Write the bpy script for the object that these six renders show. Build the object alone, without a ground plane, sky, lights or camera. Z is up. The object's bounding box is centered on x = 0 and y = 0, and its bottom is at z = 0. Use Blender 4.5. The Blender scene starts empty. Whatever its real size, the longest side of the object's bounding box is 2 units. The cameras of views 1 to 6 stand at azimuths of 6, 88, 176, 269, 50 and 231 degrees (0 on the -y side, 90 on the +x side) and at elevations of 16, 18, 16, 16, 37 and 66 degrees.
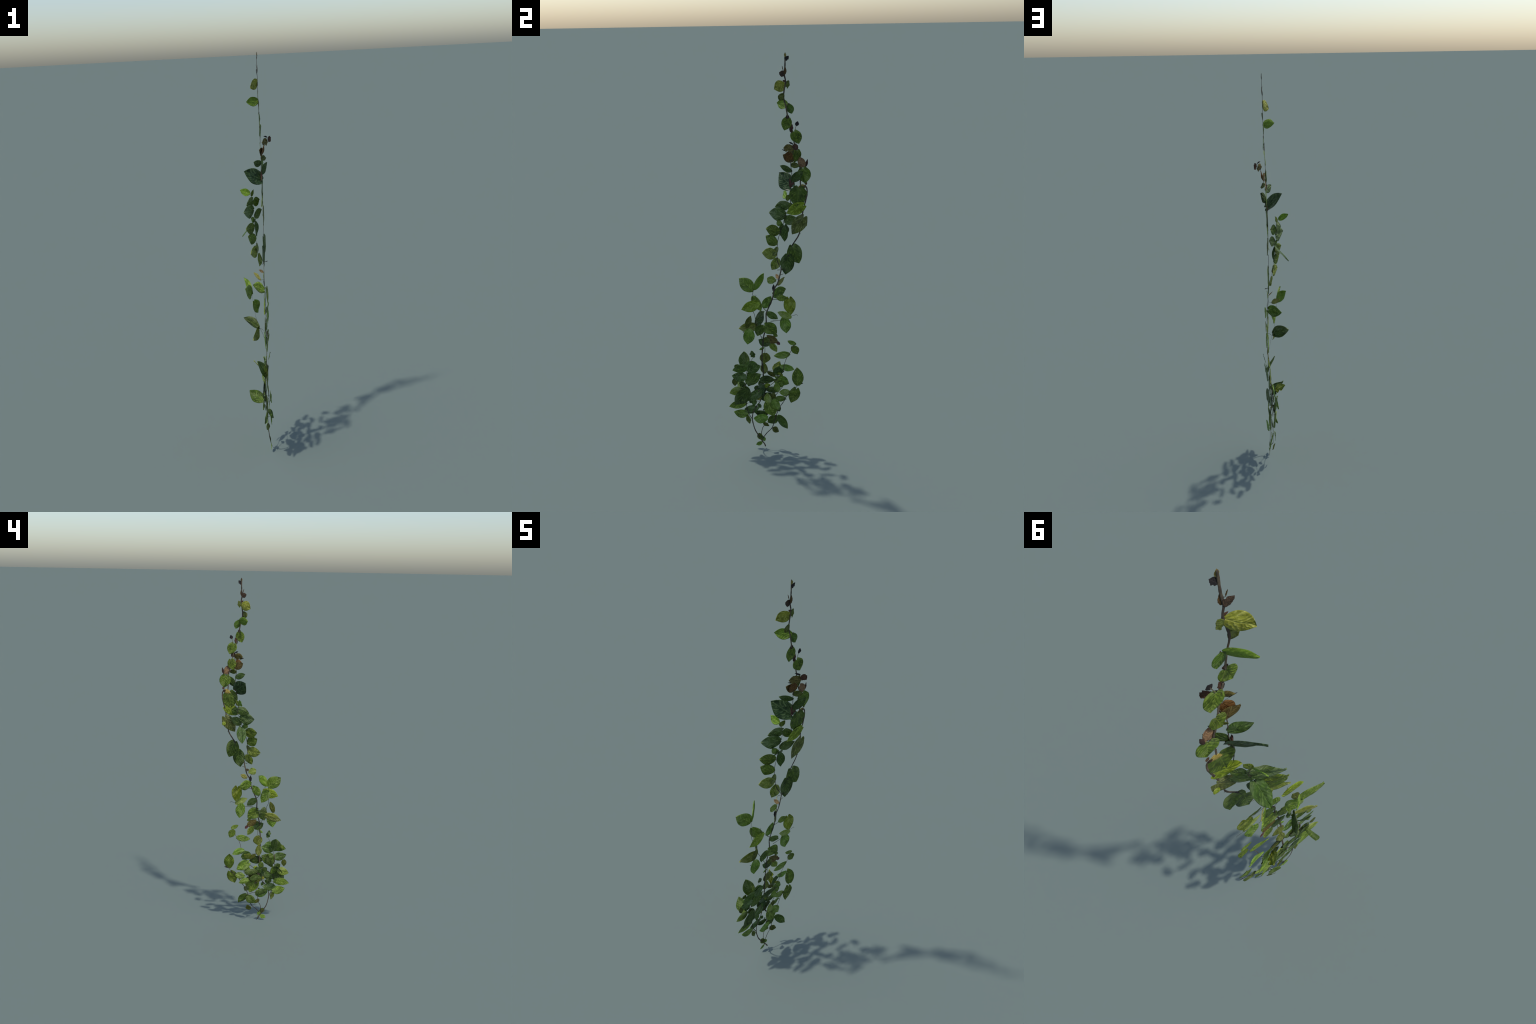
"""A climbing fig shoot (small-leaved wall creeper), built leaf by leaf.

The plant hugs an imaginary wall that stands at x ~ 0.03 and faces -x.  Most leaves
lie flat against that wall (flat_leaf); the leaves of the side strands stand off it
(free_leaf).  Stems are tapered tubes through a few hand-set points.
"""
import bpy, math, random
from mathutils import Vector, Matrix, noise

# ------------------------------------------------------------------ materials
def srgb(r, g, b):
    def f(c):
        c /= 255.0
        return c / 12.92 if c <= 0.04045 else ((c + 0.055) / 1.055) ** 2.4
    return (f(r), f(g), f(b), 1.0)

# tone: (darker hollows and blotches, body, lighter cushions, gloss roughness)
TONES = {
    'green':        ((37, 50, 13), (88, 111, 33), (137, 156, 61), 0.46),
    'green_light':  ((51, 70, 19), (104, 131, 43), (157, 178, 83), 0.46),
    'green_deep':   ((33, 46, 15), (74, 99, 33), (117, 140, 57), 0.42),
    'green_dark':   ((25, 36, 12), (58, 79, 27), (97, 118, 53), 0.42),
    'green_blue':   ((35, 48, 17), (72, 95, 35), (123, 140, 81), 0.36),
    'bottle':       ((20, 34, 16), (46, 64, 30), (98, 114, 72), .32),
    'spring':       ((67, 96, 23), (104, 139, 41), (139, 166, 63), 0.5),
    'spring_dark':  ((55, 78, 15), (104, 133, 33), (153, 176, 59), 0.48),
    'spring_pale':  ((67, 90, 25), (124, 151, 53), (189, 202, 129), 0.46),
    'lime':         ((61, 74, 9), (122, 139, 31), (171, 182, 71), 0.48),
    'green_gold':   ((49, 64, 15), (100, 121, 33), (171, 176, 81), 0.48),
    'olive_gold':   ((77, 78, 21), (132, 131, 45), (179, 174, 95), 0.5),
    'olive_light':  ((71, 82, 25), (124, 137, 53), (167, 174, 93), 0.52),
    'olive_mid':    ((53, 60, 19), (102, 113, 41), (139, 146, 67), 0.5),
    'olive_dark':   ((37, 42, 13), (80, 89, 29), (117, 124, 49), 0.5),
    'olive_grey':   ((43, 48, 19), (92, 103, 41), (147, 152, 87), 0.46),
    'olive_brown':  ((50, 42, 18), (94, 82, 38), (130, 116, 66), .58),
    'straw_green':  ((87, 88, 37), (140, 139, 67), (179, 174, 105), 0.55),
    'straw':        ((88, 74, 38), (138, 120, 62), (176, 158, 98), .60),
    'yellow':       ((104, 86, 38), (160, 138, 64), (194, 174, 108), .55),
    'tan':          ((92, 66, 44), (142, 114, 76), (178, 150, 110), .60),
    'rust':          ((60, 38, 18), (104, 78, 36), (142, 108, 54), 0.58),
    'brown':        ((44, 30, 22), (84, 60, 44), (116, 84, 60), .62),
    'umber':        ((44, 34, 18), (88, 68, 36), (126, 98, 54), .62),
    'maroon':       ((46, 28, 26), (94, 62, 56), (138, 94, 84), .60),
    'char':         ((26, 24, 24), (42, 38, 38), (62, 54, 52), .65),
    'char_brown':   ((36, 28, 24), (64, 48, 40), (96, 72, 54), .62),
    'olive_green':   ((40, 56, 16), (82, 104, 38), (112, 132, 58), .5),
}


def nodes_of(name):
    m = bpy.data.materials.new(name)
    m.use_nodes = True
    nt = m.node_tree
    nt.nodes.clear()
    out = nt.nodes.new('ShaderNodeOutputMaterial')
    bsdf = nt.nodes.new('ShaderNodeBsdfPrincipled')
    nt.links.new(bsdf.outputs[0], out.inputs[0])

    def math_node(op, a, b=None, c=None, clamp=False):
        n = nt.nodes.new('ShaderNodeMath')
        n.operation = op
        n.use_clamp = clamp
        for i, v in enumerate((a, b, c)):
            if v is None:
                continue
            if isinstance(v, (int, float)):
                n.inputs[i].default_value = v
            else:
                nt.links.new(v, n.inputs[i])
        return n.outputs[0]

    def mix(fac, a, b):
        n = nt.nodes.new('ShaderNodeMix')
        n.data_type = 'RGBA'
        for sock, v in ((n.inputs[0], fac), (n.inputs[6], a), (n.inputs[7], b)):
            if isinstance(v, (int, float)) or isinstance(v, tuple):
                sock.default_value = v
            else:
                nt.links.new(v, sock)
        return n.outputs[2]

    def noise_tex(vec, scale, detail=3.0, rough=.55):
        n = nt.nodes.new('ShaderNodeTexNoise')
        n.inputs['Scale'].default_value = scale
        n.inputs['Detail'].default_value = detail
        n.inputs['Roughness'].default_value = rough
        nt.links.new(vec, n.inputs['Vector'])
        return n.outputs['Fac']

    def ramp(fac, *stops):
        n = nt.nodes.new('ShaderNodeValToRGB')
        e = n.color_ramp.elements
        e[0].position, e[0].color = stops[0][0], (stops[0][1],) * 3 + (1,)
        e[1].position, e[1].color = stops[-1][0], (stops[-1][1],) * 3 + (1,)
        for p, v in stops[1:-1]:
            k = e.new(p)
            k.color = (v, v, v, 1)
        nt.links.new(fac, n.inputs[0])
        return n.outputs[0]
    return m, nt, bsdf, math_node, mix, noise_tex, ramp


LEAF_MATERIALS = {}


def leaf_material(tone):
    """Leaf surface: blotchy body colour, pale cushions between the side veins, fine veins."""
    if tone in LEAF_MATERIALS:
        return LEAF_MATERIALS[tone]
    low, body, high, rough = TONES[tone]
    m, nt, bsdf, M, mix, noise_tex, ramp = nodes_of('leaf_' + tone)
    tc = nt.nodes.new('ShaderNodeTexCoord')
    info = nt.nodes.new('ShaderNodeObjectInfo')
    # every leaf gets its own patch of the noise
    shift = nt.nodes.new('ShaderNodeVectorMath')
    shift.operation = 'ADD'
    comb = nt.nodes.new('ShaderNodeCombineXYZ')
    nt.links.new(M('MULTIPLY', info.outputs['Random'], 37.0), comb.inputs[0])
    nt.links.new(M('MULTIPLY', info.outputs['Random'], 91.0), comb.inputs[2])
    nt.links.new(tc.outputs['Object'], shift.inputs[0])
    nt.links.new(comb.outputs[0], shift.inputs[1])
    vec = shift.outputs[0]
    sep = nt.nodes.new('ShaderNodeSeparateXYZ')
    nt.links.new(tc.outputs['Object'], sep.inputs[0])
    ay = M('ABSOLUTE', sep.outputs[1])
    wob = noise_tex(vec, 3.0, 3.0)
    blotch = ramp(noise_tex(vec, 2.6, 4.0), (.34, 0.0), (.64, 1.0))
    fine = noise_tex(vec, 16.0, 3.0)
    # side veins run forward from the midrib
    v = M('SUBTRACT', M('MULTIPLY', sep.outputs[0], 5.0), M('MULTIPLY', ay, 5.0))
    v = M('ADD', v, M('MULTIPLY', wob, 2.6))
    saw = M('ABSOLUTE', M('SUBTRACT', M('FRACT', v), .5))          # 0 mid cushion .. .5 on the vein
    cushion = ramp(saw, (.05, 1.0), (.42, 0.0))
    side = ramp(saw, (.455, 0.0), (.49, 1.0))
    rib = ramp(ay, (.006, 1.0), (.03, 0.0))
    base = mix(M('MULTIPLY', blotch, .7), srgb(*body), srgb(*low))
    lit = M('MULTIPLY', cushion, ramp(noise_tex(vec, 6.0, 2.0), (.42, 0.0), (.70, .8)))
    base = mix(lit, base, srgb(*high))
    base = mix(M('MULTIPLY', M('SUBTRACT', fine, .35, clamp=True), .55), base, srgb(*low))
    base = mix(M('MULTIPLY', M('MAXIMUM', M('MULTIPLY', side, .3), rib), .3), base, srgb(*high))
    if body[1] > body[0]:
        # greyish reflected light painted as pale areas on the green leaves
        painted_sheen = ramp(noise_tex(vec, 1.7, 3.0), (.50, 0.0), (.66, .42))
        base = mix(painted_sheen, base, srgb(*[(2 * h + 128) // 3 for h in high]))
    hsv = nt.nodes.new('ShaderNodeHueSaturation')
    nt.links.new(M('ADD', M('MULTIPLY', info.outputs['Random'], .024), .488), hsv.inputs['Hue'])
    nt.links.new(M('ADD', M('MULTIPLY', info.outputs['Random'], .26), .87), hsv.inputs['Value'])
    hsv.inputs['Saturation'].default_value = 1.0
    nt.links.new(base, hsv.inputs['Color'])
    nt.links.new(hsv.outputs[0], bsdf.inputs['Base Color'])
    bsdf.inputs['Roughness'].default_value = rough
    bsdf.inputs['Specular IOR Level'].default_value = .16
    bump = nt.nodes.new('ShaderNodeBump')
    bump.inputs['Strength'].default_value = .35
    bump.inputs['Distance'].default_value = .004
    h = M('ADD', M('MULTIPLY', cushion, .7), M('MULTIPLY', fine, .5))
    nt.links.new(M('SUBTRACT', h, M('MULTIPLY', rib, .6)), bump.inputs['Height'])
    nt.links.new(bump.outputs[0], bsdf.inputs['Normal'])
    LEAF_MATERIALS[tone] = m
    return m


def bark_material():
    m, nt, bsdf, M, mix, noise_tex, ramp = nodes_of('stem_bark')
    tc = nt.nodes.new('ShaderNodeTexCoord')
    vec = tc.outputs['Object']
    patch = ramp(noise_tex(vec, 16.0, 3.0), (.40, 0.0), (.66, 1.0))
    grain = noise_tex(vec, 420.0, 3.0)
    c = mix(patch, srgb(58, 50, 44), srgb(104, 92, 72))
    c = mix(M('MULTIPLY', ramp(grain, (.35, 0.0), (.7, 1.0)), .6), c, srgb(34, 29, 28))
    nt.links.new(c, bsdf.inputs['Base Color'])
    bsdf.inputs['Roughness'].default_value = .75
    bsdf.inputs['Specular IOR Level'].default_value = .2
    bump = nt.nodes.new('ShaderNodeBump')
    bump.inputs['Strength'].default_value = .5
    bump.inputs['Distance'].default_value = .001
    nt.links.new(grain, bump.inputs['Height'])
    nt.links.new(bump.outputs[0], bsdf.inputs['Normal'])
    return m


BARK = bark_material()

# ------------------------------------------------------------------ the wall the plant clings to
def along(z, table):
    for (z0, a), (z1, b) in zip(table, table[1:]):
        if z >= z1:
            t = min(1.0, max(0.0, (z - z1) / (z0 - z1)))
            return b + (a - b) * t
    return table[-1][1]


SHOOT = [(2.0, .036), (1.75, .034), (1.56, .030), (1.31, .026), (1.08, .024), (.92, .025),
         (.80, .029), (.70, .030), (.55, .026), (0, .026)]
FOOT_LEFT = [(.56, .036), (.49, .034), (.45, .029), (.40, .018), (.30, .018), (.25, .024),
             (.19, .022), (.10, .024), (0, .033)]
FOOT_RIGHT = [(.56, .020), (.45, .012), (.35, .004), (.28, .002), (.20, .010), (.10, .010), (0, .030)]


def wall_x(y, z):
    if z >= .56:
        return along(z, SHOOT)
    t = min(1, max(0, (y + .13) / .18))
    t = t * t * (3 - 2 * t)
    foot = along(z, FOOT_LEFT) * (1 - t) + along(z, FOOT_RIGHT) * t
    k = min(1, max(0, (z - .46) / .10))
    return foot * (1 - k) + along(z, SHOOT) * k


# ------------------------------------------------------------------ leaf blades
ROWS, COLS = 24, 16
# shape: (base fullness power, tip taper, basal lobe sweep, start width share, cup, curl, nibble)
SHAPES = {
    'ovate':   (.50, 1.95, .05, .05, .16, .10, 0.0),
    'heart':   (.45, 1.95, .15, .16, .15, .08, 0.0),
    'round':   (.46, 3.20, .06, .06, .18, .06, 0.0),
    'nibbled': (.50, 2.20, .05, .05, .12, .06, .42),
    'bract':   (.55, 1.70, .02, .05, .30, .16, .24),
}


class Blade:
    """The mid surface of one leaf in its own frame: x 0..1 from petiole to tip, y across."""

    def __init__(self, shape, variant):
        self.p, self.q, self.lobe, self.start, cup, curl, self.nib = SHAPES[shape]
        r = random.Random(hash_text(shape) * 7 + variant * 131)
        self.peak = 1.0
        self.peak = max(self.half(i / 200) for i in range(201)) * 2
        self.cup = cup * r.uniform(.4, 1.2)
        self.curl = curl * r.uniform(-.6, 1.2)
        self.twist = r.uniform(-.12, .12)
        self.skew = r.uniform(-.05, .05)
        self.seed = Vector((variant * 3.7, hash_text(shape) % 11, 1.3))

    def half(self, u):
        u = min(1.0, max(0.0, u))
        return .5 * ((u + self.start) / (1 + self.start)) ** self.p * (1 - u ** self.q) / self.peak

    def point(self, u, v):
        edge = abs(v)
        h = self.half(u)
        if self.nib:
            bite = noise.noise(Vector((u * 5.0, math.copysign(2.0, v), 0)) + self.seed)
            h *= 1 - self.nib * max(0.0, bite + .1) * 1.6
        h *= 1 + .07 * noise.noise(Vector((u * 3.0, math.copysign(4.0, v), 2)) + self.seed)
        y = v * h + self.skew * math.sin(math.pi * u)
        x = u - self.lobe * (1 - u) ** 2.6 * math.sin(math.pi * min(1.0, edge * 1.02) ** .85)
        # cushions swell between the side veins; the midrib lies in a groove
        ph = u * 5.0 - abs(y) * 5.0 + 1.3 * noise.noise(Vector((u * 2, v, 4)) + self.seed)
        quilt = .5 - .5 * math.cos(2 * math.pi * ph)
        z = -self.cup * y * y * 2.0 + .016 * quilt * math.sin(math.pi * min(1, edge * 1.1 + .05))
        z += -self.curl * (u - .35) ** 2 + self.twist * (u - .4) * v * h * 1.4
        z += .06 * noise.noise(Vector((u * 2.4, v * 1.6, 0)) + self.seed)
        z += .014 * min(1.0, edge * 4)
        return Vector((x, y, z))


BLADES = {}


def blade_mesh(shape, variant, tone):
    key = (shape, variant, tone)
    if key in BLADES:
        return BLADES[key]
    blade = Blade(shape, variant)
    verts, faces = [], []
    thick = .007
    for side in (1, -1):
        for i in range(ROWS + 1):
            u = i / ROWS
            u = u * u * (3 - 2 * u) * .35 + u * .65
            for j in range(COLS + 1):
                v = -1 + 2 * j / COLS
                p = blade.point(u, v)
                verts.append((p.x, p.y, p.z + side * thick * (1 - .7 * v ** 4)))
    n = (ROWS + 1) * (COLS + 1)
    idx = lambda s, i, j: s * n + i * (COLS + 1) + j
    for i in range(ROWS):
        for j in range(COLS):
            faces.append((idx(0, i, j), idx(0, i + 1, j), idx(0, i + 1, j + 1), idx(0, i, j + 1)))
            faces.append((idx(1, i, j), idx(1, i, j + 1), idx(1, i + 1, j + 1), idx(1, i + 1, j)))
        for j, flip in ((0, True), (COLS, False)):
            quad = (idx(0, i, j), idx(0, i + 1, j), idx(1, i + 1, j), idx(1, i, j))
            faces.append(quad[::-1] if flip else quad)
    for j in range(COLS):
        faces.append((idx(0, 0, j), idx(0, 0, j + 1), idx(1, 0, j + 1), idx(1, 0, j)))
    me = bpy.data.meshes.new('blade_' + shape)
    me.from_pydata(verts, [], faces)
    me.validate()
    me.polygons.foreach_set('use_smooth', [True] * len(me.polygons))
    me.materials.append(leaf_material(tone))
    me.update()
    BLADES[key] = me
    return me


def hash_text(s):
    h = 7
    for ch in s:
        h = (h * 31 + ord(ch)) % 99991
    return h


# ------------------------------------------------------------------ the plant
plant = bpy.data.objects.new('climbing_fig_vine', None)
bpy.context.collection.objects.link(plant)
plant['label'] = 'slender climbing vine with small heart-shaped green leaves'
plant['category'] = 'vine plant'

rng = random.Random(20)
leaf_bases = []
clasping = []          # blades grown round their stem: the stem runs inside them
KIND = {'bract': 'bract'}


def free_leaf(shape, tone, base, tip, width, facing, clasps=False, relief=1.0):
    """One blade from its petiole end to its tip; facing is roughly the upper side's normal."""
    base, tip = Vector(base), Vector(tip)
    axis = tip - base
    length = max(axis.length, .004)
    ex = axis.normalized()
    n = Vector(facing).normalized()
    if n.x > 0 and abs(n.x) > .25:
        n = -n
    ez = n - ex * n.dot(ex)
    if ez.length < .05:
        ez = Vector((-1, 0, 0)) - ex * (-ex.x)
    ez.normalize()
    ey = ez.cross(ex)
    variant = rng.randrange(5)
    ob = bpy.data.objects.new(KIND.get(shape, 'leaf'), blade_mesh(shape, variant, tone))
    rot = Matrix((ex, ey, ez)).transposed().to_4x4()
    scale = Matrix.Diagonal((length, width, .5 * (length + width) * relief, 1))
    ob.matrix_world = Matrix.Translation(base) @ rot @ scale
    ob.parent = plant
    bpy.context.collection.objects.link(ob)
    leaf_bases.append((base, ex, length, shape))
    if clasps:
        clasping.append((ob.matrix_world.copy(), Blade(shape, variant)))
    return ob


def flat_leaf(shape, tone, y, z, angle, length, width, lift=0.0, clasps=False):
    """A blade lying against the wall; angle 0 points up, 90 towards +y."""
    a = math.radians(angle)
    y1, z1 = y + math.sin(a) * length, z + math.cos(a) * length
    off = lift + rng.uniform(-.0022, .0022)
    tilt = rng.uniform(-.003, .003)
    base = (wall_x(y, z) + off, y, z)
    tip = (wall_x(y1, z1) + off + tilt, y1, z1)
    free_leaf(shape, tone, base, tip, width, (-1, rng.uniform(-.12, .12), rng.uniform(-.05, .15)), clasps, .6)


# ------------------------------------------------------------------ stems
stem_points = []


def spline(points, step=.006):
    pts = [Vector(p) for p in points]
    ext = [pts[0] * 2 - pts[1]] + pts + [pts[-1] * 2 - pts[-2]]
    out = []
    for a, b, c, d in zip(ext, ext[1:], ext[2:], ext[3:]):
        k = max(2, int((c - b).length / step))
        for i in range(k):
            t = i / k
            out.append(.5 * ((2 * b) + (c - a) * t + (2 * a - 5 * b + 4 * c - d) * t * t
                             + (3 * b - a - 3 * c + d) * t ** 3))
    out.append(pts[-1])
    return out


FLATNESS = .30


def tube(path, r0, r1, sides=8, knots=True, girth=None):
    verts, faces = [], []
    up = Vector((1, 0, 0))
    seed = Vector((path[0].y * 40, path[0].z * 40, 0))
    s = 0.0
    for i, p in enumerate(path):
        d = (path[min(i + 1, len(path) - 1)] - path[max(i - 1, 0)]).normalized()
        a = (up - d * up.dot(d)).normalized()
        b = d.cross(a)
        if i:
            s += (p - path[i - 1]).length
        t = i / (len(path) - 1)
        r = r0 + (r1 - r0) * t
        if knots:
            r *= 1 + .28 * noise.noise(Vector((s * 90, 0, 0)) + seed) + .35 * max(0, noise.noise(Vector((s * 28, 5, 0)) + seed) - .15)
        if girth:
            r *= girth[i]
        if i in (0, len(path) - 1):
            r *= .55
        for k in range(sides):
            w = 2 * math.pi * k / sides
            # stems are pressed flat against the wall
            verts.append(p + (a * math.cos(w) * FLATNESS + b * math.sin(w)) * r)
    for i in range(len(path) - 1):
        for k in range(sides):
            k1 = (k + 1) % sides
            faces.append((i * sides + k, i * sides + k1, (i + 1) * sides + k1, (i + 1) * sides + k))
    faces.append(tuple(range(sides))[::-1])
    faces.append(tuple(range((len(path) - 1) * sides, len(path) * sides)))
    return verts, faces


def add_mesh(name, verts, faces, material):
    me = bpy.data.meshes.new(name)
    me.from_pydata([tuple(v) for v in verts], [], faces)
    me.validate()
    me.polygons.foreach_set('use_smooth', [True] * len(me.polygons))
    me.materials.append(material)
    ob = bpy.data.objects.new(name, me)
    ob.parent = plant
    bpy.context.collection.objects.link(ob)
    return ob


def stem(kind, r0, r1, points):
    path = spline(points, .004)
    stem_points.extend(path)
    girth = [1.0] * len(path)
    for mat, blade in clasping:
        inv = mat.inverted()
        for i, p in enumerate(path):
            q = inv @ p
            h = blade.half(q.x)
            if 0 < q.x < .97 and h > .02 and abs(q.y) < h * .92 and abs(q.z) < .25:
                q.z = blade.point(q.x, q.y / h).z
                path[i] = mat @ q
                girth[i] = .12
    v, f = tube(path, r0, r1, girth=girth)
    add_mesh(kind, v, f, BARK)


# ------------------------------------------------------------------ the leaves, strand by strand

# main shoot, tip down to the fork
flat_leaf('bract', 'straw', .095, 1.979, -7, .018, .011)
flat_leaf('bract', 'char', .094, 1.964, 39, .025, .019)
flat_leaf('bract', 'char_brown', .090, 1.901, -62, .026, .031)
flat_leaf('bract', 'umber', .092, 1.904, 4, .033, .014)
flat_leaf('bract', 'umber', .084, 1.923, -13, .019, .004)
free_leaf('ovate', 'olive_gold', (.035, .091, 1.863), (.003, .045, 1.837), .053, facing=(-0.82, 0.5, 0.15))
flat_leaf('nibbled', 'olive_dark', .094, 1.862, 106, .021, .040)
flat_leaf('bract', 'brown', .094, 1.872, -58, .014, .009)
flat_leaf('round', 'olive_dark', .084, 1.820, -150, .035, .030)
free_leaf('ovate', 'spring', (.033, .102, 1.774), (-.021, .059, 1.774), .046, facing=(-0.6, 0.77, -0.15))
flat_leaf('round', 'green_deep', .105, 1.774, 157, .047, .034)
flat_leaf('bract', 'brown', .109, 1.772, 9, .008, .004)
flat_leaf('bract', 'char_brown', .103, 1.709, -1, .020, .016)
flat_leaf('heart', 'green', .104, 1.709, -163, .055, .048, clasps=True)
flat_leaf('bract', 'brown', .120, 1.648, 6, .037, .016)
flat_leaf('bract', 'char', .117, 1.649, -5, .028, .011)
flat_leaf('bract', 'char', .143, 1.676, 18, .022, .018)
flat_leaf('heart', 'green', .133, 1.649, 158, .060, .052, clasps=True)
flat_leaf('heart', 'green', .146, 1.563, -167, .057, .048, clasps=True)
flat_leaf('ovate', 'tan', .177, 1.487, -22, .051, .036)
flat_leaf('bract', 'char_brown', .186, 1.487, 14, .037, .013)
flat_leaf('heart', 'green', .174, 1.477, 171, .069, .063, clasps=True)
flat_leaf('bract', 'brown', .185, 1.414, 156, .015, .014)
flat_leaf('bract', 'yellow', .184, 1.395, -110, .039, .027)
flat_leaf('bract', 'char_brown', .179, 1.387, 27, .015, .016)
flat_leaf('heart', 'green_deep', .154, 1.385, -173, .089, .086, clasps=True)
flat_leaf('heart', 'lime', .174, 1.302, -116, .086, .061, lift=.004, clasps=True)
flat_leaf('heart', 'olive_grey', .176, 1.243, -146, .098, .067, lift=.002, clasps=True)
flat_leaf('round', 'lime', .175, 1.204, 60, .021, .026, lift=-.003)
flat_leaf('heart', 'green_deep', .126, 1.100, 161, .090, .075, clasps=True)
flat_leaf('heart', 'green_dark', .102, 1.050, -172, .093, .068, clasps=True)

# short dry strand leaning off the main shoot
free_leaf('nibbled', 'olive_brown', (.067, .128, 1.578), (.043, .082, 1.578), .041, facing=(0.55, -0.8, 0.1))
free_leaf('bract', 'brown', (.070, .126, 1.596), (.080, .147, 1.575), .033, facing=(0.8, -0.5, 0))
free_leaf('bract', 'char', (.066, .125, 1.599), (.050, .107, 1.606), .008, facing=(1, 0, 0))
free_leaf('bract', 'char', (.050, .095, 1.565), (.045, .075, 1.572), .006, facing=(1, 0, 0))
free_leaf('ovate', 'rust', (.050, .113, 1.560), (.035, .093, 1.514), .040, facing=(1, 0, 0))
free_leaf('ovate', 'olive_brown', (.040, .127, 1.518), (.029, .080, 1.545), .043, facing=(0.8, -0.5, 0.1))
free_leaf('ovate', 'olive_dark', (.032, .117, 1.498), (.055, .156, 1.494), .027, facing=(0.9, -0.3, 0.2))
free_leaf('ovate', 'green_dark', (.030, .121, 1.469), (-.000, .068, 1.489), .036, facing=(-0.7, 0.6, 0.35))
free_leaf('ovate', 'green_dark', (.031, .124, 1.422), (.056, .173, 1.471), .041, facing=(0.9, -0.3, 0.2))
free_leaf('heart', 'bottle', (.027, .116, 1.396), (-.045, .063, 1.448), .083, facing=(-0.7, 0.6, -0.3))
free_leaf('bract', 'maroon', (.028, .114, 1.390), (.030, .112, 1.438), .011, facing=(1, 0, 0))
free_leaf('bract', 'maroon', (.030, .119, 1.392), (.035, .130, 1.418), .013, facing=(1, 0, 0))

# leafy side strand from the fork upwards
free_leaf('ovate', 'spring_dark', (-.030, .099, 1.329), (-.076, .089, 1.352), .037, facing=(0.3, -0.9, 0.3))
free_leaf('ovate', 'green', (-.023, .099, 1.317), (-.011, .116, 1.347), .024, facing=(0.9, -0.45, 0))
free_leaf('heart', 'green_blue', (-.018, .105, 1.295), (-.044, .044, 1.282), .049, facing=(0.9, -0.45, 0))
free_leaf('ovate', 'green_blue', (-.014, .094, 1.250), (-.054, .014, 1.252), .067, facing=(0.9, -0.45, 0))
free_leaf('ovate', 'green_deep', (-.015, .107, 1.277), (.014, .142, 1.291), .049, facing=(0.9, -0.45, 0))
free_leaf('ovate', 'green_blue', (-.010, .088, 1.215), (.020, .146, 1.240), .049, facing=(0.9, -0.45, 0))
free_leaf('round', 'green', (-.013, .077, 1.194), (-.025, .053, 1.218), .030, facing=(0.9, -0.45, 0))
free_leaf('ovate', 'green', (-.012, .063, 1.167), (-.046, -.002, 1.174), .059, facing=(0.9, -0.45, 0))
free_leaf('heart', 'green_dark', (-.014, .086, 1.193), (-.076, .081, 1.118), .054, facing=(-0.72, 0, 0.7))
free_leaf('ovate', 'green_dark', (-.008, .084, 1.193), (-.005, .087, 1.116), .039, facing=(0.95, -0.3, 0))
free_leaf('ovate', 'green', (-.007, .050, 1.107), (-.038, -.003, 1.139), .056, facing=(0.9, -0.45, 0))
free_leaf('ovate', 'olive_light', (.000, .047, 1.059), (-.029, -.023, 1.055), .060, facing=(0.9, -0.45, 0))
free_leaf('ovate', 'olive_grey', (-.003, .052, 1.090), (-.003, .029, 1.044), .025, facing=(0.9, -0.45, 0))
free_leaf('ovate', 'green_gold', (.006, .055, 1.035), (.006, .024, .978), .048, facing=(0.9, -0.45, 0))

# main shoot below the fork
free_leaf('bract', 'tan', (.022, .054, .938), (.000, .043, .954), .019, facing=(1, 0, 0))
flat_leaf('round', 'olive_light', .037, .926, -66, .042, .043)
flat_leaf('bract', 'olive_light', .038, .935, 175, .016, .010)
free_leaf('ovate', 'straw_green', (.007, .052, .899), (-.030, .089, .927), .025, facing=(0.75, 0.65, 0))
flat_leaf('bract', 'char', .031, .873, -1, .035, .017)
free_leaf('heart', 'green', (.020, .033, .855), (-.037, .094, .860), .059, facing=(0.74, 0.67, 0.05))
flat_leaf('round', 'green_gold', .067, .824, 3, .031, .050, lift=.003)
flat_leaf('heart', 'lime', .105, .833, 175, .086, .060, clasps=True)
flat_leaf('ovate', 'olive_light', .114, .735, -64, .075, .038, lift=.004)
flat_leaf('ovate', 'green_light', .078, .735, 171, .087, .057)
flat_leaf('ovate', 'green_deep', -.005, .764, 125, .066, .040)
flat_leaf('ovate', 'green', -.022, .791, 34, .070, .046)
flat_leaf('ovate', 'lime', -.043, .817, -111, .094, .059)
flat_leaf('ovate', 'olive_dark', -.106, .685, 18, .069, .031)
flat_leaf('ovate', 'green_light', -.095, .676, -174, .083, .059)
flat_leaf('bract', 'char', -.125, .660, 50, .004, .008)
flat_leaf('ovate', 'green_deep', -.031, .697, -159, .065, .050)
flat_leaf('heart', 'green', -.015, .695, 127, .074, .068, clasps=True)
flat_leaf('round', 'green', .030, .634, 39, .018, .027)
flat_leaf('ovate', 'olive_brown', .042, .602, -52, .064, .041)
flat_leaf('bract', 'maroon', .042, .602, 136, .024, .019)
flat_leaf('ovate', 'green_gold', .010, .596, 147, .060, .035)
flat_leaf('ovate', 'green_dark', .005, .589, -61, .062, .046)
flat_leaf('round', 'olive_dark', -.018, .628, 139, .034, .031)
flat_leaf('ovate', 'spring', -.023, .574, -120, .027, .015)
flat_leaf('ovate', 'olive_mid', -.016, .541, -171, .060, .055)
flat_leaf('round', 'olive_mid', -.024, .481, 177, .062, .038)

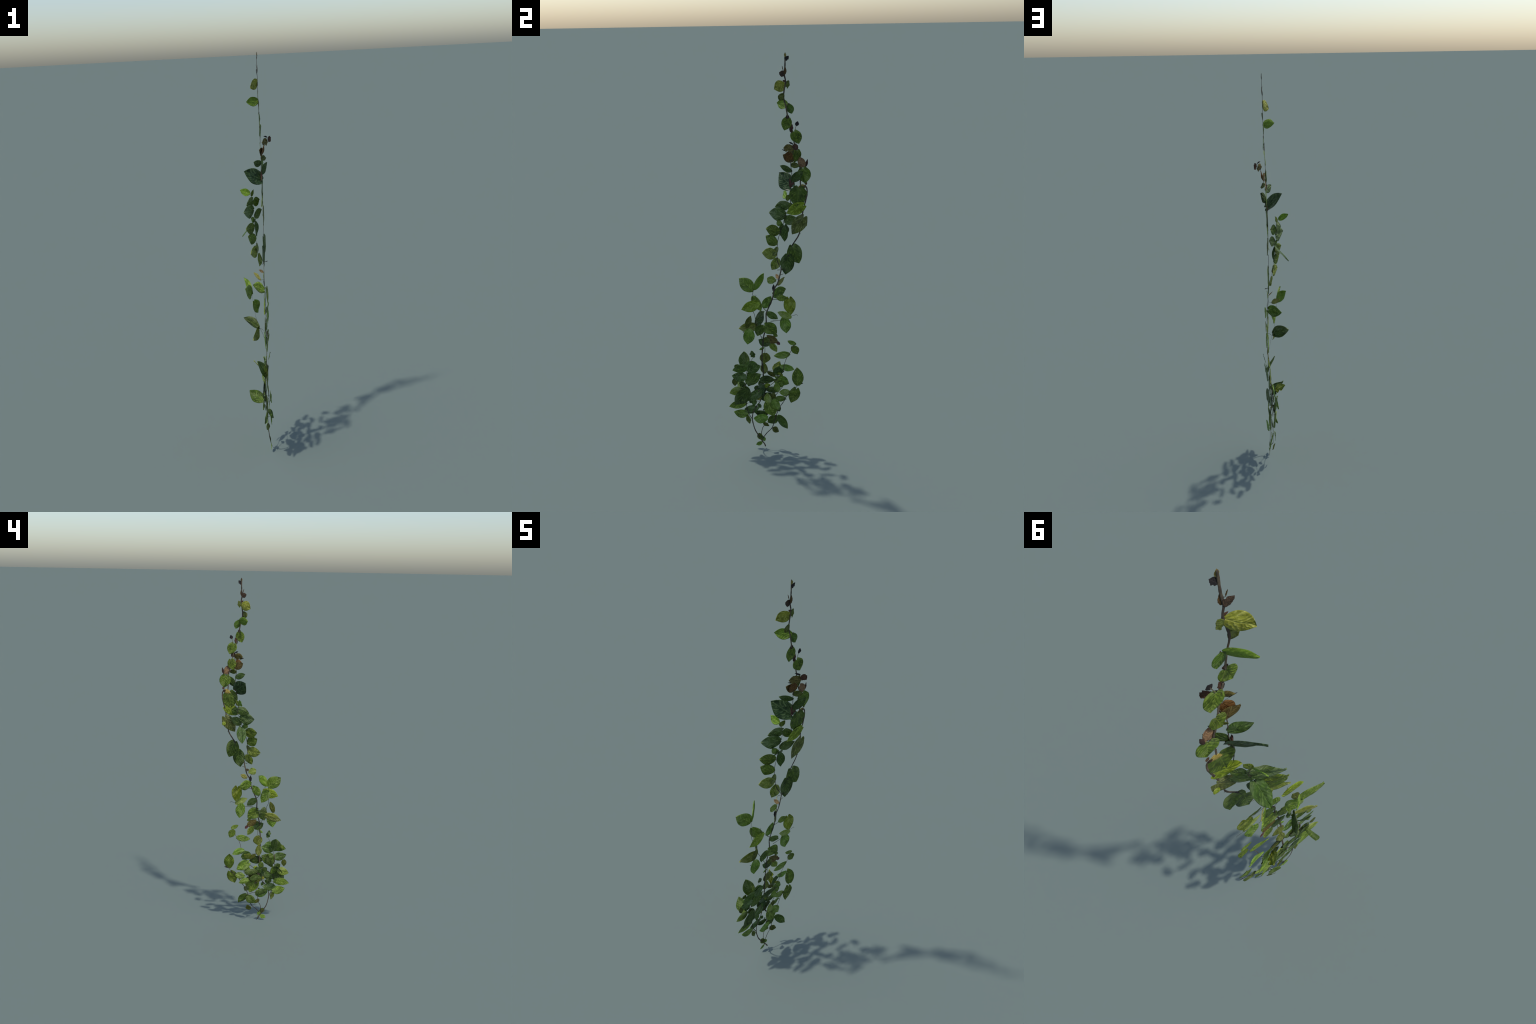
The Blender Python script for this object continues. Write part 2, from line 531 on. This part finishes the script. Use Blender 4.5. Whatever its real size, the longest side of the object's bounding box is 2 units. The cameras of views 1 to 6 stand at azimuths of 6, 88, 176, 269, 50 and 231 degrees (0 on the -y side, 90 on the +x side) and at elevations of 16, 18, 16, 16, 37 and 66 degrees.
# arching left strand
free_leaf('ovate', 'green_light', (-.030, -.070, .860), (-.050, -.139, .919), .070, facing=(0.8, -0.5, 0.3))
free_leaf('ovate', 'spring', (-.028, -.063, .867), (-.071, -.016, .935), .048, facing=(0.75, 0.6, 0))
free_leaf('ovate', 'green_light', (-.020, -.071, .831), (-.007, -.034, .756), .056, facing=(0.8, -0.55, 0.2))
free_leaf('ovate', 'green_blue', (-.002, -.061, .690), (-.081, -.016, .726), .062, facing=(0.5, 0.8, 0.3))
free_leaf('ovate', 'olive_light', (-.004, -.056, .681), (-.026, -.148, .657), .054, facing=(0.9, -0.35, 0))

# left half of the bushy foot
free_leaf('round', 'olive_green', (.026, -.114, .452), (-.012, -.124, .537), .060, facing=(0.85, -0.42, 0.36))
free_leaf('nibbled', 'green_dark', (.038, -.075, .526), (.048, -.086, .568), .030, facing=(1, 0, 0))
flat_leaf('ovate', 'green_deep', -.111, .486, 94, .055, .038)
flat_leaf('ovate', 'green_deep', -.103, .471, -100, .083, .050, lift=.004)
flat_leaf('ovate', 'green_blue', -.107, .448, 70, .072, .058, lift=.006)
flat_leaf('ovate', 'green_blue', -.115, .407, -78, .075, .054, lift=.004)
flat_leaf('ovate', 'green_deep', -.114, .375, 58, .087, .068, lift=.002)
flat_leaf('ovate', 'olive_dark', -.172, .399, -177, .044, .031, lift=-.006)
free_leaf('ovate', 'green_deep', (.008, -.150, .335), (-.059, -.133, .386), .060, facing=(0.3, -0.8, 0.5))
flat_leaf('ovate', 'olive_light', -.137, .337, -110, .071, .051, lift=-.004)
flat_leaf('ovate', 'green', -.129, .353, 147, .056, .037)
flat_leaf('ovate', 'green_dark', -.108, .338, -140, .107, .079, lift=.004)
flat_leaf('ovate', 'green_light', -.117, .262, -102, .093, .050)
flat_leaf('ovate', 'green_light', -.110, .194, -77, .076, .053)
flat_leaf('bract', 'olive_dark', -.113, .186, 168, .051, .026)
flat_leaf('ovate', 'green_blue', -.125, .219, 85, .076, .052)
flat_leaf('bract', 'green_dark', -.057, .251, 149, .028, .020)
flat_leaf('ovate', 'green_blue', -.038, .327, -126, .096, .051, lift=.002)
flat_leaf('bract', 'olive_gold', -.041, .290, -135, .030, .018)
flat_leaf('ovate', 'bottle', -.041, .295, 0, .075, .042)
flat_leaf('ovate', 'green', -.169, .462, 38, .027, .025, lift=-.008)
flat_leaf('ovate', 'green_deep', -.086, .415, -61, .029, .042, lift=-.006)
flat_leaf('ovate', 'green_dark', -.072, .413, -151, .074, .039, lift=-.008)
flat_leaf('ovate', 'green_dark', -.120, .352, -59, .038, .034, lift=-.008)
flat_leaf('ovate', 'green_deep', -.070, .270, -156, .034, .025, lift=-.006)
flat_leaf('ovate', 'green_dark', -.100, .258, 59, .035, .029, lift=-.008)
flat_leaf('ovate', 'green_deep', -.025, .375, -123, .036, .034, lift=-.008)

# heart of the bushy foot
flat_leaf('ovate', 'green_dark', -.044, .393, 95, .075, .048, lift=.012)
flat_leaf('round', 'lime', -.022, .340, 63, .032, .027, lift=-.003)
flat_leaf('ovate', 'green_blue', .055, .319, -83, .081, .038, lift=-.003)
flat_leaf('ovate', 'green_light', .043, .310, -5, .054, .036)
flat_leaf('ovate', 'green_dark', -.015, .264, -33, .042, .041, lift=-.004)
flat_leaf('ovate', 'olive_light', -.004, .260, -5, .060, .039, lift=.020)
flat_leaf('round', 'olive_dark', .008, .278, 30, .040, .034, lift=.018)
flat_leaf('ovate', 'green_light', .016, .279, 151, .067, .045, lift=.022)
flat_leaf('heart', 'green_light', -.005, .257, 158, .082, .075, lift=.015)
flat_leaf('ovate', 'green_dark', .036, .226, 145, .034, .033)
flat_leaf('ovate', 'green_light', -.010, .172, -83, .074, .057, lift=.015)
flat_leaf('ovate', 'green_dark', -.011, .183, -73, .073, .035, lift=-.004)
free_leaf('ovate', 'green_deep', (.004, .043, .166), (-.002, -.010, .127), .051, facing=(1, 0, 0))
flat_leaf('bract', 'olive_dark', -.032, .140, 130, .040, .023)
flat_leaf('bract', 'green_dark', -.024, .214, -109, .011, .011)
flat_leaf('ovate', 'green_dark', -.009, .352, -139, .046, .036, lift=-.006)
flat_leaf('ovate', 'olive_dark', -.017, .257, -18, .031, .025, lift=-.006)
flat_leaf('ovate', 'green_blue', .022, .282, -83, .068, .040, lift=-.005)
flat_leaf('ovate', 'green_dark', -.055, .349, -154, .031, .032, lift=-.006)

# right half of the bushy foot
flat_leaf('ovate', 'green_light', .138, .586, -64, .047, .025)
flat_leaf('ovate', 'green', .122, .576, 152, .053, .042)
flat_leaf('ovate', 'green_light', .106, .532, -97, .081, .041)
free_leaf('ovate', 'green_deep', (.013, .044, .175), (.033, .094, .109), .043, facing=(1, 0, 0))
free_leaf('ovate', 'olive_dark', (.002, .017, .095), (.018, .048, .081), .035, facing=(1, 0, 0))
free_leaf('ovate', 'green_light', (.003, .033, .273), (-.010, .091, .257), .036, facing=(1, 0, 0))
free_leaf('ovate', 'spring_pale', (.003, .109, .304), (-.006, .052, .301), .043, facing=(1, 0, 0))
free_leaf('heart', 'green', (.005, .140, .321), (.013, .113, .248), .059, facing=(1, 0, 0))
free_leaf('heart', 'green_light', (.000, .037, .382), (-.015, .105, .344), .059, facing=(1, 0, 0))
flat_leaf('ovate', 'green', .054, .365, 151, .035, .039, lift=-.002)
free_leaf('ovate', 'green_dark', (.010, .025, .432), (-.005, .080, .418), .055, facing=(1, 0, 0))
flat_leaf('ovate', 'lime', .064, .417, -148, .018, .032, lift=-.004)
flat_leaf('ovate', 'olive_dark', -.005, .429, 127, .051, .025, lift=-.003)
free_leaf('nibbled', 'lime', (.000, .030, .415), (-.051, .062, .457), .052, facing=(0.73, 0.35, 0.59))
free_leaf('ovate', 'green_light', (.010, .063, .459), (.004, .132, .432), .039, facing=(1, 0, 0))
free_leaf('ovate', 'green', (.008, .149, .347), (-.007, .146, .441), .061, facing=(1, 0, 0))
flat_leaf('bract', 'char', .175, .355, -107, .024, .008)

# first leaves at the root
flat_leaf('round', 'olive_dark', -.044, .047, -21, .037, .029)
flat_leaf('bract', 'green_dark', -.047, .058, 74, .015, .015)
flat_leaf('ovate', 'green_light', -.037, .057, 157, .028, .021)
flat_leaf('ovate', 'green_light', -.041, .029, -113, .035, .027)

stem('main_stem', 0.0031, 0.0032, [(.036, .094, 1.997), (.036, .093, 1.942), (.035, .090, 1.904), (.035, .095, 1.873), (.035, .089, 1.837), (.034, .086, 1.804), (.034, .095, 1.767), (.034, .102, 1.727), (.033, .104, 1.710), (.032, .113, 1.678), (.032, .120, 1.649), (.031, .133, 1.599), (.030, .140, 1.564), (.029, .152, 1.510), (.029, .159, 1.489), (.028, .161, 1.429), (.027, .165, 1.392), (.027, .188, 1.392), (.027, .193, 1.358), (.026, .181, 1.303), (.026, .170, 1.254), (.025, .157, 1.166), (.024, .123, 1.106), (.024, .102, 1.052), (.025, .074, .998), (.025, .068, .983), (.025, .052, .920), (.026, .033, .884), (.028, .023, .835), (.029, -.003, .773), (.029, -.009, .753), (.030, -.009, .708), (.029, -.016, .663), (.028, -.024, .628), (.027, -.029, .572), (.026, -.033, .527), (.023, -.033, .480), (.015, -.028, .421), (.010, -.030, .357), (.009, -.026, .297), (.010, -.015, .254), (.009, -.001, .247)])
stem('side_stem', 0.0014, 0.0017, [(.066, .124, 1.600), (.050, .127, 1.558), (.037, .116, 1.512), (.028, .122, 1.451), (.026, .120, 1.420), (.026, .113, 1.375), (.028, .115, 1.329), (.029, .119, 1.297)])
stem('side_stem', 0.0010, 0.0016, [(-.030, .098, 1.336), (-.022, .101, 1.318), (-.018, .108, 1.278), (-.014, .091, 1.242), (-.012, .082, 1.205), (-.010, .068, 1.165), (-.008, .054, 1.117), (.002, .050, 1.056), (.012, .051, 1.023), (.024, .068, .986)])
stem('side_stem', 0.0010, 0.0013, [(-.029, -.061, .877), (-.025, -.072, .845), (-.017, -.075, .766), (-.012, -.065, .733), (-.001, -.059, .689), (.010, -.047, .656), (.018, -.034, .624), (.024, -.022, .602)])
stem('twig', 0.0013, 0.0020, [(.018, .049, .980), (.025, .068, .983), (.042, .092, .985)])
stem('twig', 0.0008, 0.0012, [(.025, .164, 1.161), (.025, .156, 1.168)])
stem('twig', 0.0008, 0.0016, [(.025, .080, .963), (.025, .064, .957)])
stem('twig', 0.0009, 0.0013, [(.032, .135, 1.649), (.032, .139, 1.666), (.033, .145, 1.683)])
stem('twig', 0.0008, 0.0012, [(.025, .024, .917), (.025, .031, .905), (.026, .034, .887)])
stem('twig', 0.0010, 0.0015, [(.028, .081, .827), (.028, .048, .831), (.028, .021, .830)])
stem('twig', 0.0007, 0.0010, [(.030, .147, .741), (.030, .144, .747), (.030, .139, .748), (.030, .113, .741), (.030, .097, .734)])
stem('twig', 0.0010, 0.0018, [(.030, .078, .723), (.030, .056, .720), (.030, .031, .718), (.030, .012, .717)])
stem('twig', 0.0012, 0.0013, [(.029, -.025, .792), (.029, -.014, .778), (.029, -.005, .771)])
stem('twig', 0.0007, 0.0010, [(.027, -.063, .858), (.027, -.056, .854), (.028, -.060, .844), (.028, -.049, .831)])
stem('twig', 0.0012, 0.0014, [(.027, -.017, .582), (.026, -.018, .543)])
stem('twig', 0.0010, 0.0013, [(.028, -.037, .636), (.028, -.021, .625)])
stem('foot_stem', 0.0022, 0.0030, [(.013, -.055, .330), (.012, -.043, .274), (.018, -.065, .239), (.020, -.084, .202), (.021, -.089, .161), (.021, -.078, .107), (.023, -.064, .077), (.025, -.048, .048), (.028, -.028, .018), (.030, -.023, .004)])
stem('foot_stem', 0.0011, 0.0019, [(.031, -.108, .482), (.028, -.110, .449), (.020, -.119, .409), (.018, -.117, .368), (.018, -.130, .350)])
stem('foot_stem', 0.0014, 0.0019, [(.013, -.058, .337), (.016, -.088, .318), (.018, -.110, .299), (.021, -.118, .277), (.023, -.117, .242), (.022, -.106, .197), (.021, -.089, .163)])
stem('foot_stem', 0.0016, 0.0022, [(.003, .139, .329), (.002, .108, .297), (.002, .088, .277), (.004, .078, .256), (.008, .054, .220), (.010, .037, .180), (.011, .023, .132), (.012, .012, .102), (.017, -.012, .080), (.022, -.029, .060), (.025, -.039, .043)])
stem('twig', 0.0007, 0.0012, [(.004, .177, .355), (.004, .161, .351), (.004, .149, .343), (.003, .139, .329)])
stem('foot_stem', 0.0011, 0.0015, [(.027, .133, .586), (.027, .122, .574), (.024, .109, .538), (.021, .090, .505), (.015, .080, .470), (.010, .072, .427), (.006, .034, .375), (.007, -.009, .333), (.008, -.023, .304)])
stem('foot_stem', 0.0012, 0.0015, [(.004, .072, .339), (.003, .047, .306), (.003, .032, .285), (.006, .016, .257)])
stem('foot_stem', 0.0014, 0.0018, [(.010, .043, .174), (.013, -.012, .184), (.015, -.028, .123), (.017, -.037, .107), (.021, -.044, .072), (.025, -.043, .047)])
stem('twig', 0.0008, 0.0012, [(.013, .007, .437), (.014, -.006, .435), (.014, -.021, .423)])
stem('twig', 0.0009, 0.0012, [(.017, -.070, .266), (.016, -.057, .263), (.012, -.043, .276)])
stem('twig', 0.0008, 0.0012, [(.038, -.076, .526), (.034, -.093, .501), (.030, -.108, .478)])

# ------------------------------------------------------------------ petioles tie each blade to the nearest stem
pv, pf = [], []
for base, ex, length, shape in leaf_bases:
    near = min(stem_points, key=lambda s: (s - base).length)
    gap = (near - base).length
    if gap < .0025 or gap > .05:
        continue
    mid = (base + near) * .5 - ex * gap * .12
    inner = base + ex * min(.004, length * .1)
    path = spline([inner, base, mid, near], .004)
    v, f = tube(path, .0007, .0010, sides=6, knots=False)
    pf.extend(tuple(i + len(pv) for i in face) for face in f)
    pv.extend(v)
petioles = add_mesh('petiole', pv, pf, BARK)
petioles['kind'] = 'stuff'
